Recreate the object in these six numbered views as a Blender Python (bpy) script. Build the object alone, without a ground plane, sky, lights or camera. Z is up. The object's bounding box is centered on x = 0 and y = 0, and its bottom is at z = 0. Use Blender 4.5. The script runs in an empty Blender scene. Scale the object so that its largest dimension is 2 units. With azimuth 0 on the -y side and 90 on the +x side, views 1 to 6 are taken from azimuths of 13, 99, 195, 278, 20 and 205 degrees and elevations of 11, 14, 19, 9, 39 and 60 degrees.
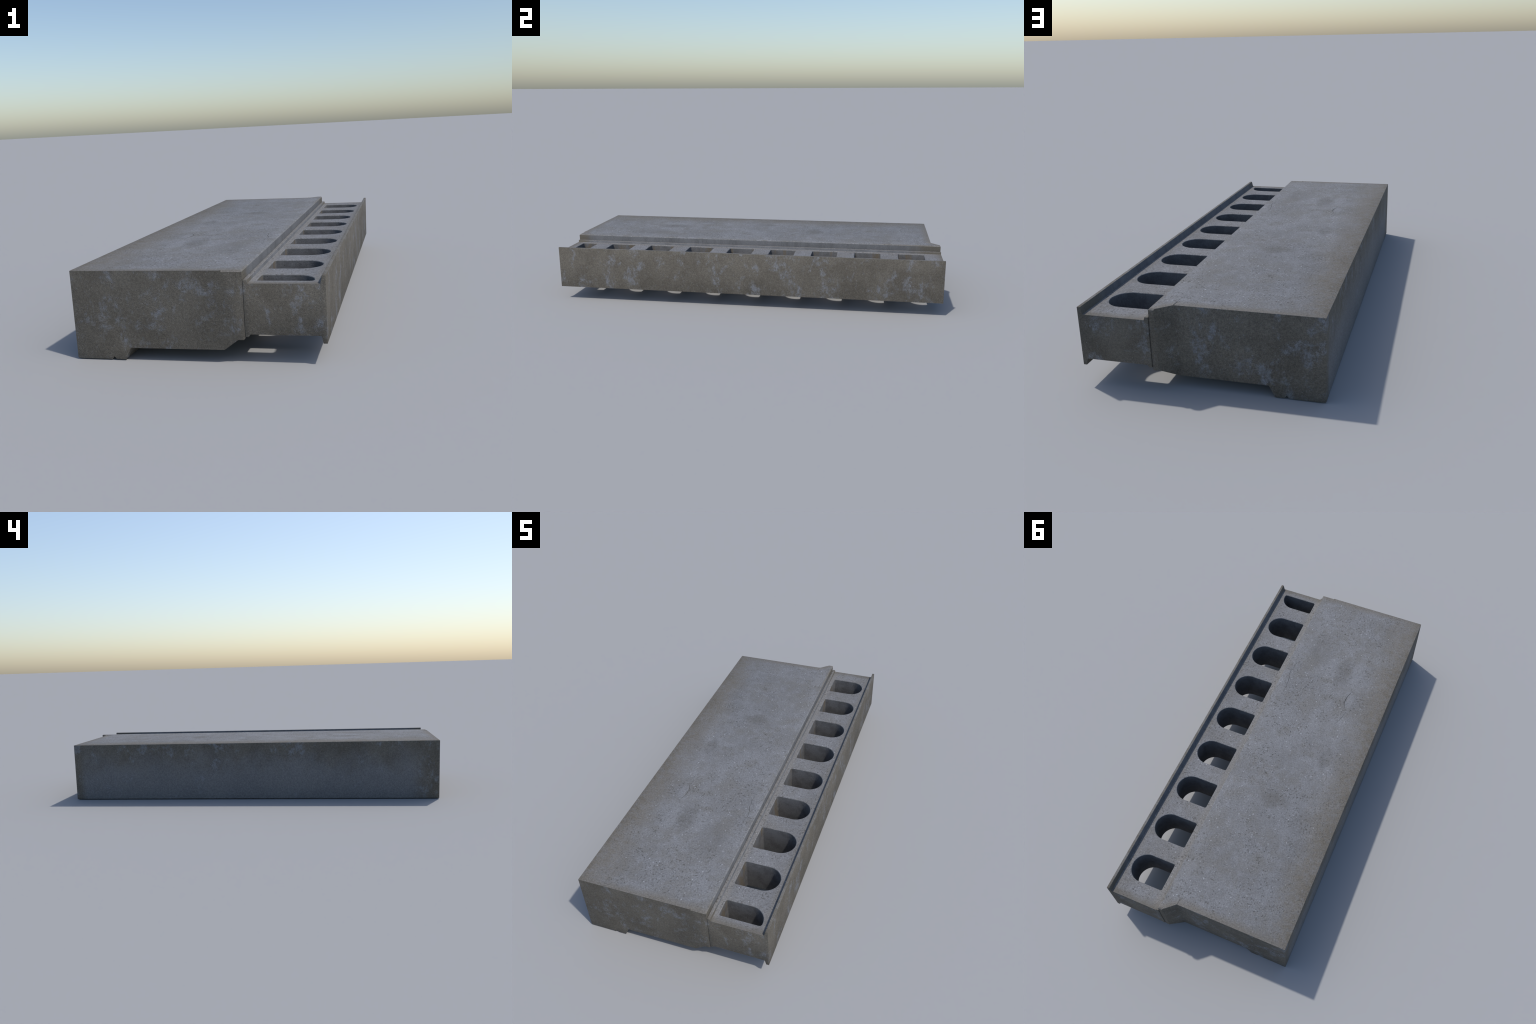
"""Precast concrete platform-edge unit: a thick slab on a bearing foot and, along one
long side, a slotted drainage grate that ends in a thin upright flange."""
import bpy, bmesh, math, random
from mathutils import Vector

random.seed(7)
ORIGIN = (0.0, 0.0, 0.0)

# ------------------------------------------------------------------ sizes (metres)
END_A, END_B = -1.0, 1.0          # the two ends of the unit along y
SLAB_END_B = 0.952                # the slab stops short here, only its tongue runs on
TONGUE_END = 0.9975
TOP = 0.300
SLAB_EDGE = 0.1614                # slab face at the joint
GRATE_EDGE = 0.1632               # grate face at the joint
GUTTER = 0.2592                   # level of the slotted plate
SLOT_PITCH = 0.2236

SLAB_PROFILE = [                  # (x, z), counter-clockwise seen from -y
    (-0.4200, 0.0030), (-0.4170, 0.0000), (-0.2960, 0.0000), (-0.2885, 0.0100),
    (-0.2810, 0.0000), (-0.2475, 0.0000), (-0.2275, 0.0400), (0.0915, 0.0415),
    (0.1385, 0.0758), (0.1565, 0.0758), (SLAB_EDGE, 0.0808), (SLAB_EDGE, 0.2670), (SLAB_EDGE, 0.2960),
    (0.1575, TOP), (-0.4200, TOP)]

GRATE_PROFILE = [
    (GRATE_EDGE, 0.0868), (0.1735, 0.0868), (0.1785, 0.0950), (0.4020, 0.0950),
    (0.4080, 0.0708), (0.4200, 0.0708), (0.4200, 0.2850), (0.4088, 0.2850),
    (0.4028, GUTTER), (0.1778, GUTTER), (0.1752, 0.2696), (GRATE_EDGE, 0.2696)]


# ------------------------------------------------------------------ mesh helpers
def mesh_object(name, bm):
    bmesh.ops.recalc_face_normals(bm, faces=bm.faces)
    me = bpy.data.meshes.new(name)
    bm.to_mesh(me)
    bm.free()
    ob = bpy.data.objects.new(name, me)
    bpy.context.scene.collection.objects.link(ob)
    return ob


def add_prism(bm, ring, offset):
    """Closed prism: a planar ring of points and the same ring moved by offset."""
    a = [bm.verts.new(p) for p in ring]
    b = [bm.verts.new(Vector(p) + Vector(offset)) for p in ring]
    n = len(a)
    bm.faces.new(a)
    bm.faces.new(b[::-1])
    for i in range(n):
        j = (i + 1) % n
        bm.faces.new((a[j], a[i], b[i], b[j]))


def prism(name, ring, offset):
    bm = bmesh.new()
    add_prism(bm, ring, offset)
    return mesh_object(name, bm)


def bake(ob):
    """Apply the modifiers of an object to its mesh."""
    dg = bpy.context.evaluated_depsgraph_get()
    me = bpy.data.meshes.new_from_object(ob.evaluated_get(dg))
    old = ob.data
    ob.modifiers.clear()
    ob.data = me
    bpy.data.meshes.remove(old)


def boolean(ob, tool, how):
    m = ob.modifiers.new("cut", "BOOLEAN")
    m.operation, m.solver, m.object = how, "EXACT", tool
    bake(ob)
    me = tool.data
    bpy.data.objects.remove(tool)
    bpy.data.meshes.remove(me)


def bevel(ob, width, segments=2, angle=33):
    m = ob.modifiers.new("edge", "BEVEL")
    m.width, m.segments, m.limit_method = width, segments, "ANGLE"
    m.angle_limit = math.radians(angle)
    bake(ob)


def arc(cx, cy, r, a0, a1, n):
    return [(cx + r * math.cos(math.radians(a0 + (a1 - a0) * i / n)),
             cy + r * math.sin(math.radians(a0 + (a1 - a0) * i / n))) for i in range(n + 1)]


# ------------------------------------------------------------------ slab
def groove_tool(bm, line, width, depth):
    """V-shaped groove under a polyline on the slab top; it tapers to both tips."""
    n = len(line)
    rings = []
    for i, (x, y) in enumerate(line):
        x0, y0 = line[max(i - 1, 0)]
        x1, y1 = line[min(i + 1, n - 1)]
        d = Vector((x1 - x0, y1 - y0)).normalized()
        k = math.sin(math.pi * (i + 0.35) / (n - 0.3)) ** 0.5 * random.uniform(0.75, 1.25)
        s = Vector((-d.y, d.x)) * width * 0.5 * k
        lift = 0.004
        rings.append([bm.verts.new((x + s.x * 2.2, y + s.y * 2.2, TOP + lift)),
                      bm.verts.new((x - s.x * 2.2, y - s.y * 2.2, TOP + lift)),
                      bm.verts.new((x, y, TOP - depth * k))])
    for a, b in zip(rings, rings[1:]):
        for i in range(3):
            j = (i + 1) % 3
            bm.faces.new((a[i], a[j], b[j], b[i]))
    bm.faces.new(rings[0][::-1])
    bm.faces.new(rings[-1])


def jitter(line, amount, parts=3):
    out = []
    for (x0, y0), (x1, y1) in zip(line, line[1:]):
        for i in range(parts):
            t = i / parts
            out.append((x0 + (x1 - x0) * t + random.uniform(-amount, amount),
                        y0 + (y1 - y0) * t + random.uniform(-amount, amount)))
    return out + [line[-1]]


CRACK_BEND = [(-0.236, -0.408), (-0.219, -0.411), (-0.211, -0.381), (-0.210, -0.348),
              (-0.216, -0.317), (-0.224, -0.302), (-0.241, -0.292)]
CRACK_TAIL = [(-0.238, -0.284), (-0.230, -0.252), (-0.222, -0.217), (-0.208, -0.186)]
CRACK_JOINT = [(0.118, -0.491), (0.119, -0.467), (0.116, -0.448), (0.126, -0.431),
               (0.125, -0.413), (0.118, -0.386), (0.111, -0.364), (0.112, -0.338),
               (0.107, -0.320), (0.109, -0.295), (0.109, -0.280)]
CRACK_SHORT = [(-0.276, 0.086), (-0.284, 0.118), (-0.281, 0.157)]


def build_slab():
    slab = prism("slab", [(x, END_A, z) for x, z in SLAB_PROFILE], (0, END_B - END_A, 0))
    # plan of the far end: straight slab end, splayed shoulder, tongue beside the grate
    plan = [(-0.6, -1.2), (0.4, -1.2), (0.4, TONGUE_END), (0.1425, TONGUE_END),
            (0.0915, SLAB_END_B), (-0.6, SLAB_END_B)]
    boolean(slab, prism("plan", [(x, y, -0.2) for x, y in plan], (0, 0, 1)), "INTERSECT")
    bevel(slab, 0.0009)
    # worn arris of the tongue strip at both ends
    for s, y in ((1, END_A), (-1, TONGUE_END)):
        x0 = 0.094 if s > 0 else 0.139
        wedge = [(x0, y + s * 0.0055, TOP + 0.001), (x0, y - s * 0.003, TOP + 0.001),
                 (x0, y - s * 0.003, TOP - 0.0075)]
        boolean(slab, prism("arris", wedge, (0.1, 0, 0)), "DIFFERENCE")
    # casting fin where slab and tongue strip meet: a low ridge that rises towards each end
    for s, y, length, rise in ((1, END_A + 0.0015, 0.034, 0.0014), (-1, SLAB_END_B - 0.0015, 0.068, 0.0021)):
        bm = bmesh.new()
        z0 = TOP - 0.002
        near = [bm.verts.new(p) for p in ((0.0880, y, z0), (0.0945, y, z0), (0.0905, y, TOP + rise))]
        far = bm.verts.new((0.0900, y + s * length, TOP - 0.0004))
        bm.faces.new(near)
        for i in range(3):
            bm.faces.new((near[i], near[(i + 1) % 3], far))
        boolean(slab, mesh_object("fin", bm), "UNION")
    for line, w, d in ((CRACK_BEND, 0.0024, 0.0026), (CRACK_TAIL, 0.0018, 0.0018),
                       (CRACK_JOINT, 0.0022, 0.0024), (CRACK_SHORT, 0.0014, 0.0014)):
        bm = bmesh.new()
        groove_tool(bm, jitter(line, 0.0016), w, d)
        boolean(slab, mesh_object("groove", bm), "DIFFERENCE")
    return slab


# ------------------------------------------------------------------ grate
SLOT_BACK, SLOT_CENTRE, SLOT_RADIUS, SLOT_CORNER = 0.1970, 0.3115, 0.0663, 0.0070
SLOT_RIM = 0.0038                  # radius of the worn upper rim
LAST_SLOT = 0.8452
FIRST_SLOT_STOP = -0.9595          # the slot at this end is cut off short


def slot_outline(cy, grow):
    """Plan of a slot, grown sideways by the given amount."""
    r, c, back = SLOT_RADIUS + grow, SLOT_CORNER + grow, SLOT_BACK - grow
    lo = max(cy - r, FIRST_SLOT_STOP - grow)
    if lo > cy - r + 1e-4:
        k = 0.010 + grow
        start = math.degrees(math.asin((lo + k - cy) / r))
        edge = SLOT_CENTRE + r * math.cos(math.radians(start))
        pts = arc(edge - k, lo + k, k, -90, 0, 5)[:-1]
        pts += arc(SLOT_CENTRE, cy, r, start, 90, 18)
    else:
        pts = arc(SLOT_CENTRE, cy, r, -90, 90, 36)
    pts += arc(back + c, cy + r - c, c, 90, 180, 5)
    pts += arc(back + c, lo + c, c, 180, 270, 5)
    return pts


def add_slot(bm, cy):
    """Cutter of one slot: straight walls, chamfered below and with a quarter round above."""
    levels = [(0.0, 0.004), (0.0955, 0.004), (0.0995, 0.0)]
    for i in range(6):
        a = math.radians(90 * i / 5)
        levels.append((GUTTER - SLOT_RIM + SLOT_RIM * math.sin(a), SLOT_RIM * (1 - math.cos(a))))
    levels.append((GUTTER + 0.1, SLOT_RIM))
    rings = [[bm.verts.new((x, y, z)) for x, y in slot_outline(cy, g)] for z, g in levels]
    n = len(rings[0])
    for a, b in zip(rings, rings[1:]):
        for i in range(n):
            j = (i + 1) % n
            bm.faces.new((a[i], a[j], b[j], b[i]))
    bm.faces.new(rings[0][::-1])
    bm.faces.new(rings[-1])


def build_grate():
    grate = prism("slotted_grate", [(x, END_A, z) for x, z in GRATE_PROFILE], (0, END_B - END_A, 0))
    bm = bmesh.new()
    for i in range(9):
        add_slot(bm, LAST_SLOT - SLOT_PITCH * (8 - i))
    boolean(grate, mesh_object("slots", bm), "DIFFERENCE")
    bevel(grate, 0.0008)
    return grate


# ------------------------------------------------------------------ procedural materials
class Nodes:
    def __init__(self, name):
        self.mat = bpy.data.materials.new(name)
        self.mat.use_nodes = True
        self.tree = self.mat.node_tree
        self.tree.nodes.clear()
        self.co = self.node("ShaderNodeTexCoord").outputs["Object"]
        s = self.node("ShaderNodeSeparateXYZ", Vector=self.co)
        self.x, self.y, self.z = s.outputs

    def node(self, kind, **values):
        n = self.tree.nodes.new(kind)
        for k, v in values.items():
            self.put(n.inputs[k], v)
        return n

    def put(self, socket, v):
        if isinstance(v, bpy.types.NodeSocket):
            self.tree.links.new(v, socket)
        else:
            socket.default_value = v

    def math(self, op, a, b=0.0, c=0.0):
        n = self.node("ShaderNodeMath")
        n.operation = op
        for s, v in zip(n.inputs, (a, b, c)):
            self.put(s, v)
        return n.outputs[0]

    def add(self, a, b): return self.math("ADD", a, b)
    def sub(self, a, b): return self.math("SUBTRACT", a, b)
    def mul(self, a, b): return self.math("MULTIPLY", a, b)
    def low(self, a, b): return self.math("MINIMUM", a, b)
    def high(self, a, b): return self.math("MAXIMUM", a, b)

    def step(self, v, lo, hi):
        """0 at lo, 1 at hi, smooth in between (lo may be above hi)."""
        n = self.node("ShaderNodeMapRange")
        n.interpolation_type = "SMOOTHSTEP"
        flip = lo > hi
        self.put(n.inputs["Value"], v)
        n.inputs["From Min"].default_value = min(lo, hi)
        n.inputs["From Max"].default_value = max(lo, hi)
        n.inputs["To Min"].default_value = 1.0 if flip else 0.0
        n.inputs["To Max"].default_value = 0.0 if flip else 1.0
        return n.outputs[0]

    def place(self, shift=(0, 0, 0), scale=(1, 1, 1)):
        n = self.node("ShaderNodeMapping", Vector=self.co)
        n.inputs["Location"].default_value = shift
        n.inputs["Scale"].default_value = scale
        return n.outputs[0]

    def noise(self, scale, detail=4.0, rough=0.55, distort=0.0, shift=(0, 0, 0), stretch=(1, 1, 1)):
        n = self.node("ShaderNodeTexNoise", Vector=self.place(shift, stretch))
        n.inputs["Scale"].default_value = scale
        n.inputs["Detail"].default_value = detail
        n.inputs["Roughness"].default_value = rough
        n.inputs["Distortion"].default_value = distort
        return n.outputs["Fac"]

    def grains(self, scale, share, size, shift=(0, 0, 0)):
        """Round grains: a share of Voronoi cells shows a dot of the given relative size."""
        n = self.node("ShaderNodeTexVoronoi", Vector=self.place(shift))
        n.inputs["Scale"].default_value = scale
        n.inputs["Randomness"].default_value = 1.0
        pick = self.node("ShaderNodeSeparateColor", Color=n.outputs["Color"])
        on = self.step(pick.outputs[0], 1.0 - share, 1.0 - share * 0.6)
        big = self.math("MULTIPLY_ADD", pick.outputs[1], size * 0.6, size * 0.5)
        dot = self.step(self.math("DIVIDE", n.outputs["Distance"], big), 1.0, 0.55)
        return self.mul(on, dot)

    def spot(self, cx, cy, rx, ry, wobble, edge=0.5):
        """Soft-edged irregular patch on the upper surface."""
        dx = self.math("DIVIDE", self.sub(self.x, cx), rx)
        dy = self.math("DIVIDE", self.sub(self.y, cy), ry)
        d = self.math("SQRT", self.add(self.mul(dx, dx), self.mul(dy, dy)))
        d = self.add(d, self.mul(self.sub(wobble, 0.5), 1.8))
        return self.step(d, 1.0 + edge, 1.0 - edge)

    def mix(self, f, a, b):
        n = self.node("ShaderNodeMix")
        n.data_type = "RGBA"
        self.put(n.inputs["Factor"], f)
        sa, sb = [s for s in n.inputs if s.type == "RGBA"]
        self.put(sa, a if isinstance(a, bpy.types.NodeSocket) else (*a, 1))
        self.put(sb, b if isinstance(b, bpy.types.NodeSocket) else (*b, 1))
        return [s for s in n.outputs if s.type == "RGBA"][0]

    def shade(self, col, amount):
        """Scale a colour by a grey factor."""
        n = self.node("ShaderNodeVectorMath")
        n.operation = "SCALE"
        self.put(n.inputs[0], col)
        self.put(n.inputs["Scale"], amount)
        return n.outputs[0]

    def wave(self, v, lo, hi):
        """Map a 0..1 noise value to lo..hi."""
        return self.math("MULTIPLY_ADD", v, hi - lo, lo)

    def grit(self, v, lo, hi):
        """Like wave, with the middle of the noise range stretched to the full contrast."""
        return self.wave(self.step(v, 0.27, 0.73), lo, hi)

    def finish(self, col, height, roughness=0.9, strength=0.5, depth=0.002):
        b = self.node("ShaderNodeBump")
        b.inputs["Strength"].default_value = strength
        b.inputs["Distance"].default_value = depth
        self.put(b.inputs["Height"], height)
        p = self.node("ShaderNodeBsdfPrincipled")
        self.put(p.inputs["Base Color"], col)
        self.put(p.inputs["Normal"], b.outputs[0])
        p.inputs["Roughness"].default_value = roughness
        p.inputs["Specular IOR Level"].default_value = 0.25
        out = self.node("ShaderNodeOutputMaterial")
        self.tree.links.new(p.outputs[0], out.inputs["Surface"])
        return self.mat


GREY, GREY_DARK, GREY_LIGHT = (0.205, 0.208, 0.216), (0.150, 0.150, 0.152), (0.250, 0.255, 0.268)
BROWN, BROWN_DARK = (0.140, 0.127, 0.106), (0.106, 0.095, 0.078)
PIT, SPECK = (0.085, 0.080, 0.070), (0.42, 0.43, 0.45)
BLOOM = (0.196, 0.205, 0.224)


def trowelled_grey(n, warm=0.0):
    """Weathered upper surface: mottled grey, pits and pale aggregate. Returns colour, height."""
    big = n.noise(5.0, 6, 0.6, 0.4)
    mid = n.noise(26.0, 7, 0.66, shift=(3, 1, 0))
    fine = n.noise(150.0, 3, 0.7)
    dust = n.noise(420.0, 2, 0.6)
    col = n.mix(n.mul(n.step(big, 0.38, 0.66), 0.50), GREY, GREY_DARK)
    col = n.mix(n.mul(n.step(mid, 0.48, 0.68), 0.45), col, GREY_LIGHT)
    film = n.step(n.noise(9.0, 8, 0.74, 0.3, (6, 3, 0)), 0.42, 0.64)
    col = n.mix(n.mul(film, 0.62), col, (0.160, 0.154, 0.143))
    if warm:
        col = n.mix(warm, col, (0.205, 0.198, 0.188))
    col = n.shade(col, n.mul(n.grit(fine, 0.80, 1.20), n.grit(dust, 0.84, 1.16)))
    # ragged pits gather in clusters; round pale aggregate is strewn all over
    zone = n.step(n.noise(8.0, 5, 0.65, 0.2, (1, 5, 0)), 0.40, 0.62)
    ragged = n.step(n.noise(125.0, 1.5, 0.5, 0.0, (5, 1, 0)), 0.60, 0.70)
    pit = n.mul(ragged, n.wave(zone, 0.28, 1.0))
    pit = n.high(pit, n.mul(n.grains(95.0, 0.30, 0.34), n.wave(zone, 0.40, 1.0)))
    col = n.mix(n.mul(pit, 0.72), col, PIT)
    speck = n.high(n.grains(80.0, 0.17, 0.34, (2, 9, 0)), n.mul(n.grains(190.0, 0.20, 0.42, (4, 3, 0)), 0.8))
    col = n.mix(n.mul(speck, 0.56), col, SPECK)
    height = n.add(n.mul(fine, 0.5), n.sub(n.mul(speck, 0.5), n.mul(pit, 1.0)))
    return col, height, big, mid, fine


def material_top():
    n = Nodes("trowelled_concrete")
    col, height, big, mid, fine = trowelled_grey(n)
    wob = n.noise(14.0, 6, 0.65, 0.5, (2, 2, 2))
    crumb = n.noise(60.0, 6, 0.75, 0.2, (2, 7, 1))
    # patches of bared, darker mortar and a smooth pale skin beside the bent crack
    for cx, cy, rx, ry, k in ((-0.140, -0.520, 0.038, 0.085, 0.75), (-0.240, 0.020, 0.024, 0.060, 0.6),
                              (-0.100, 0.320, 0.065, 0.040, 0.55), (-0.250, 0.390, 0.040, 0.080, 0.45),
                              (-0.290, 0.550, 0.040, 0.110, 0.40), (0.020, -0.620, 0.060, 0.090, 0.45),
                              (-0.030, 0.100, 0.090, 0.060, 0.35)):
        m = n.mul(n.spot(cx, cy, rx, ry, wob), k)
        col = n.mix(n.mul(m, n.grit(crumb, 0.10, 1.0)), col, (0.112, 0.109, 0.104))
    for cx, cy, rx, ry, k in ((-0.208, -0.545, 0.028, 0.105, 0.55), (-0.305, 0.120, 0.030, 0.035, 0.5),
                              (-0.232, -0.352, 0.016, 0.045, 0.38), (0.118, 0.790, 0.028, 0.050, 0.4)):
        pale = n.shade(n.mix(0.0, (0.226, 0.230, 0.240), GREY), n.grit(fine, 0.86, 1.14))
        col = n.mix(n.mul(n.spot(cx, cy, rx, ry, wob, 0.3), k), col, pale)
    # brown soiling along the outer long edge and, narrower, along both ends
    soft = n.noise(7.0, 7, 0.66, 0.6, (0, 4, 1))
    d = n.add(n.add(n.x, 0.42), n.mul(n.sub(soft, 0.5), 0.22))
    band = n.mul(n.step(d, 0.185, 0.015), n.grit(n.noise(40.0, 6, 0.72), 0.45, 1.30))
    shoulder = n.math("MINIMUM", n.high(n.mul(n.sub(n.x, 0.0915), 0.9), 0.0), 0.046)
    gap = n.low(n.add(n.y, 1.0), n.sub(n.add(shoulder, 0.952), n.y))
    ends = n.step(n.add(gap, n.mul(n.sub(wob, 0.5), 0.045)), 0.048, 0.004)
    rim = n.mul(n.step(n.add(n.x, n.mul(n.sub(wob, 0.5), 0.03)), 0.150, 0.162),
                n.high(n.step(n.y, 0.55, 0.85), n.step(n.y, -0.88, -0.97)))
    soil = n.math("MINIMUM", n.high(n.high(band, n.mul(ends, 0.85)), n.mul(rim, 0.8)), 1.0)
    dirt = n.mix(n.step(d, 0.06, -0.01), (0.166, 0.151, 0.128), (0.140, 0.124, 0.099))
    dirt = n.shade(dirt, n.grit(fine, 0.78, 1.22))
    col = n.mix(n.mul(soil, 0.88), col, dirt)
    return n.finish(col, height, 0.88, 0.6, 0.0025)


def material_gutter():
    n = Nodes("gutter_concrete")
    wob = n.noise(16.0, 6, 0.65, 0.4, (4, 4, 4))
    x = n.add(n.x, n.mul(n.sub(wob, 0.5), 0.05))
    warm = n.mul(n.high(n.step(x, 0.215, 0.185), n.step(x, 0.36, 0.395)), 0.75)
    col, height, big, mid, fine = trowelled_grey(n, n.high(warm, 0.12))
    gap = n.sub(1.0, n.math("ABSOLUTE", n.y))
    ends = n.step(n.add(gap, n.mul(n.sub(wob, 0.5), 0.04)), 0.042, 0.002)
    col = n.mix(n.mul(ends, 0.8), col, n.shade(n.mix(0.0, BROWN, BROWN), n.wave(fine, 0.8, 1.2)))
    return n.finish(col, height, 0.88, 0.6, 0.0025)


def cast_side(n, bloom_more=0.0):
    """Formwork faces: brown film, fine sandy grain and blue-grey lime bloom."""
    grain = n.noise(300.0, 2, 0.65)
    sand = n.noise(110.0, 3, 0.6, shift=(1, 2, 3))
    cloud = n.noise(6.0, 5, 0.6, 0.3)
    col = n.mix(n.step(cloud, 0.35, 0.66), BROWN, BROWN_DARK)
    a = n.noise(13.0, 9, 0.72, 0.25, (3, 6, 2), (1, 1, 0.8))
    b = n.noise(48.0, 8, 0.78, 0.2, (8, 1, 4), (1, 1, 0.75))
    bloom = n.mul(n.step(a, 0.505, 0.625), n.step(b, 0.38, 0.58))
    flecks = n.mul(n.step(b, 0.575, 0.68), 0.60)
    bloom = n.high(bloom, flecks)
    if bloom_more:
        bloom = n.high(bloom, bloom_more)
    col = n.mix(n.mul(bloom, 0.85), col, BLOOM)
    col = n.shade(col, n.mul(n.grit(grain, 0.77, 1.23), n.grit(sand, 0.86, 1.14)))
    pits = n.grains(120.0, 0.10, 0.24, (1, 1, 7))
    col = n.mix(n.mul(pits, 0.6), col, PIT)
    specks = n.grains(150.0, 0.14, 0.30, (6, 2, 1))
    col = n.mix(n.mul(specks, 0.35), col, (0.30, 0.29, 0.27))
    height = n.sub(n.add(n.mul(grain, 0.6), n.mul(sand, 0.6)), n.mul(pits, 0.8))
    return col, height


def material_side():
    n = Nodes("cast_side_concrete")
    col, height = cast_side(n)
    return n.finish(col, height, 0.9, 0.55, 0.003)


def material_back():
    """Outer long face: the brown film is washed off over most of it and stays along
    the upper edge and at the ends."""
    n = Nodes("washed_side_concrete")
    wob = n.noise(7.0, 6, 0.62, 0.4, (5, 5, 5))
    up = n.step(n.add(n.z, n.mul(n.sub(wob, 0.5), 0.26)), 0.300, 0.110)
    gap = n.low(n.add(n.y, 1.0), n.mul(n.sub(0.952, n.y), 2.2))
    inward = n.step(n.add(gap, n.mul(n.sub(wob, 0.5), 0.10)), 0.04, 0.15)
    col, height = cast_side(n, n.mul(n.mul(up, inward), 0.70))
    return n.finish(col, height, 0.9, 0.45, 0.0025)


def material_slot():
    n = Nodes("slot_wall_concrete")
    fine = n.noise(200.0, 3, 0.65)
    stain = n.noise(24.0, 4, 0.6, 0.2, (1, 1, 1), (1, 1, 0.25))
    col = n.mix(n.step(n.noise(20.0, 5, 0.6), 0.4, 0.65), (0.146, 0.146, 0.147), (0.112, 0.111, 0.110))
    rust = n.mul(n.step(n.x, 0.203, 0.196), n.step(stain, 0.48, 0.62))
    col = n.mix(n.mul(rust, 0.7), col, (0.150, 0.118, 0.075))
    col = n.shade(col, n.wave(fine, 0.65, 1.35))
    pits = n.grains(130.0, 0.14, 0.28)
    col = n.mix(n.mul(pits, 0.7), col, (0.06, 0.057, 0.052))
    specks = n.grains(150.0, 0.08, 0.28, (3, 3, 3))
    col = n.mix(n.mul(specks, 0.5), col, (0.32, 0.31, 0.30))
    return n.finish(col, n.sub(fine, pits), 0.9, 0.5, 0.0025)


def material_joint():
    """Risers beside the joint between slab and grate: plain grey, soiled at the ends."""
    n = Nodes("joint_concrete")
    fine = n.noise(180.0, 3, 0.68)
    wob = n.noise(12.0, 6, 0.65, 0.4, (9, 4, 4))
    col = n.mix(n.step(n.noise(16.0, 6, 0.65, 0.2, (0, 0, 0), (1, 1, 0.3)), 0.40, 0.64),
                (0.158, 0.161, 0.168), (0.122, 0.124, 0.128))
    y = n.add(n.y, n.mul(n.sub(wob, 0.5), 0.12))
    ends = n.high(n.step(y, 0.80, 0.93), n.step(y, -0.91, -0.98))
    col = n.mix(n.mul(ends, 0.85), col, (0.118, 0.104, 0.080))
    col = n.shade(col, n.wave(fine, 0.68, 1.32))
    return n.finish(col, fine, 0.9, 0.5, 0.0025)


def material_rim():
    """Narrow upper edge of the flange: grey rubbed with brown."""
    n = Nodes("flange_rim_concrete")
    fine = n.noise(180.0, 3, 0.68)
    col = n.mix(n.step(n.noise(30.0, 6, 0.65), 0.38, 0.62), (0.172, 0.166, 0.154), (0.138, 0.127, 0.108))
    gap = n.sub(1.0, n.math("ABSOLUTE", n.y))
    col = n.mix(n.mul(n.step(gap, 0.07, 0.0), 0.8), col, BROWN_DARK)
    col = n.shade(col, n.grit(fine, 0.78, 1.22))
    return n.finish(col, fine, 0.9, 0.5, 0.0025)


def material_crack():
    n = Nodes("crack_dirt")
    fine = n.noise(220.0, 3, 0.6)
    col = n.shade(n.mix(0.0, (0.125, 0.123, 0.120), (0, 0, 0)), n.wave(fine, 0.6, 1.4))
    return n.finish(col, fine, 0.95, 0.3, 0.001)


# ------------------------------------------------------------------ assembly
def paint(ob, mats, rule):
    me = ob.data
    me.materials.clear()
    for m in mats:
        me.materials.append(m)
    for p in me.polygons:
        p.material_index = rule(p.center, p.normal)


def smooth(ob):
    me = ob.data
    for p in me.polygons:
        p.use_smooth = True
    me.set_sharp_from_angle(angle=math.radians(28))


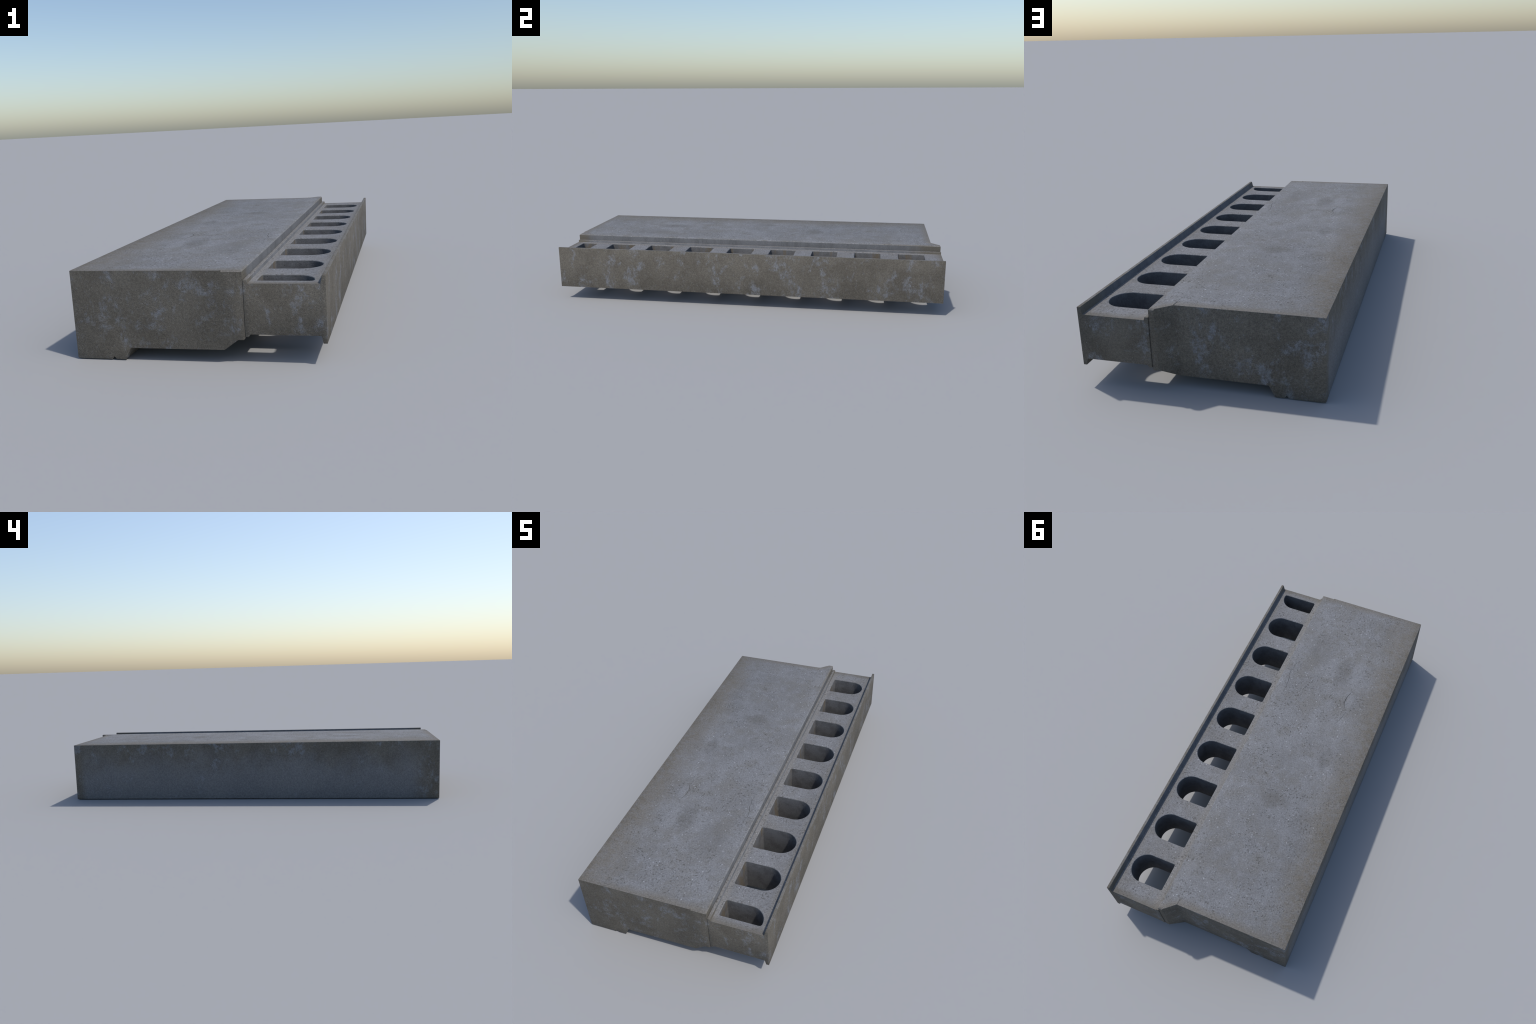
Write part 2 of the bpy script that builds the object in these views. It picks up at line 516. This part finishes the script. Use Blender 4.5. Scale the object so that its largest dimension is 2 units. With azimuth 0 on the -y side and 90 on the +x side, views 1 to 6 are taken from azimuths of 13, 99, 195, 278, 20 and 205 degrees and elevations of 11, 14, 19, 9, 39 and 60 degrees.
def split_off(ob, name, plane_co, plane_no, inside):
    """Cut the mesh along a plane and move the faces that satisfy `inside` to a new object
    (border vertices coincide, same origin, no visible seam)."""
    bm = bmesh.new()
    bm.from_mesh(ob.data)
    bmesh.ops.bisect_plane(bm, geom=bm.verts[:] + bm.edges[:] + bm.faces[:], dist=1e-6,
                           plane_co=plane_co, plane_no=plane_no)
    other = bm.copy()
    bmesh.ops.delete(bm, geom=[f for f in bm.faces if inside(f.calc_center_median())], context="FACES")
    bmesh.ops.delete(other, geom=[f for f in other.faces if not inside(f.calc_center_median())], context="FACES")
    bm.to_mesh(ob.data)
    bm.free()
    me = ob.data.copy()
    other.to_mesh(me)
    other.free()
    me.name = name
    part = bpy.data.objects.new(name, me)
    bpy.context.scene.collection.objects.link(part)
    return part


top, gutter, side = material_top(), material_gutter(), material_side()
back, slot, joint, crack = material_back(), material_slot(), material_joint(), material_crack()
rim = material_rim()


def slab_rule(c, n):
    if n.z > 0.9 and c.z > 0.28:
        return 0
    if c.z > TOP - 0.0045 and c.y < SLAB_END_B - 0.05 and c.y > -0.9 and -0.40 < c.x < 0.15:
        return 4                                  # crack walls
    if n.z > 0.35 and c.z > 0.28:
        return 0
    if n.x < -0.7:
        return 2
    if n.x > 0.7 and c.z > 0.255:
        return 3
    return 1


def grate_rule(c, n):
    if c.x > 0.404 and c.z > 0.2835:
        return 5
    if n.z > 0.3 and c.z > 0.250:
        return 0
    if 0.19 < c.x < 0.39 and -0.985 < c.y < 0.985 and 0.0945 < c.z < GUTTER and abs(n.z) < 0.95:
        return 2
    if n.x > 0.7 and c.x < 0.18 and c.z > 0.255:
        return 3
    if n.x < -0.7 and c.z > GUTTER - 0.001 and c.x > 0.39:
        return 3
    return 1


slab = build_slab()
paint(slab, (top, side, back, joint, crack), slab_rule)
smooth(slab)
foot = split_off(slab, "bearing_foot", (0, 0, 0.0400), (0, 0, 1),
                 lambda c: c.z < 0.0400 and c.x < -0.2)

grate = build_grate()
paint(grate, (gutter, side, slot, joint, back, rim), grate_rule)
smooth(grate)
flange = split_off(grate, "edge_flange", (0.4020, 0, 0), (1, 0, 0), lambda c: c.x > 0.4020)

# packing that closes the joint between slab and grate a little below its faces
filler = prism("joint_filler", [(x, END_A + 0.003, z) for x, z in
               ((0.1606, 0.092), (0.1640, 0.092), (0.1640, 0.2672), (0.1606, 0.2672))],
               (0, TONGUE_END - 0.003 - END_A - 0.003, 0))
paint(filler, (crack,), lambda c, n: 0)

unit = bpy.data.objects.new("platform_edge_unit", None)
unit.location = ORIGIN
bpy.context.scene.collection.objects.link(unit)
unit["label"] = "weathered grey concrete platform slab with slotted drain edge"
unit["category"] = "concrete slab"
for part in (slab, grate, filler):
    part.parent = unit
foot.parent = slab
flange.parent = grate
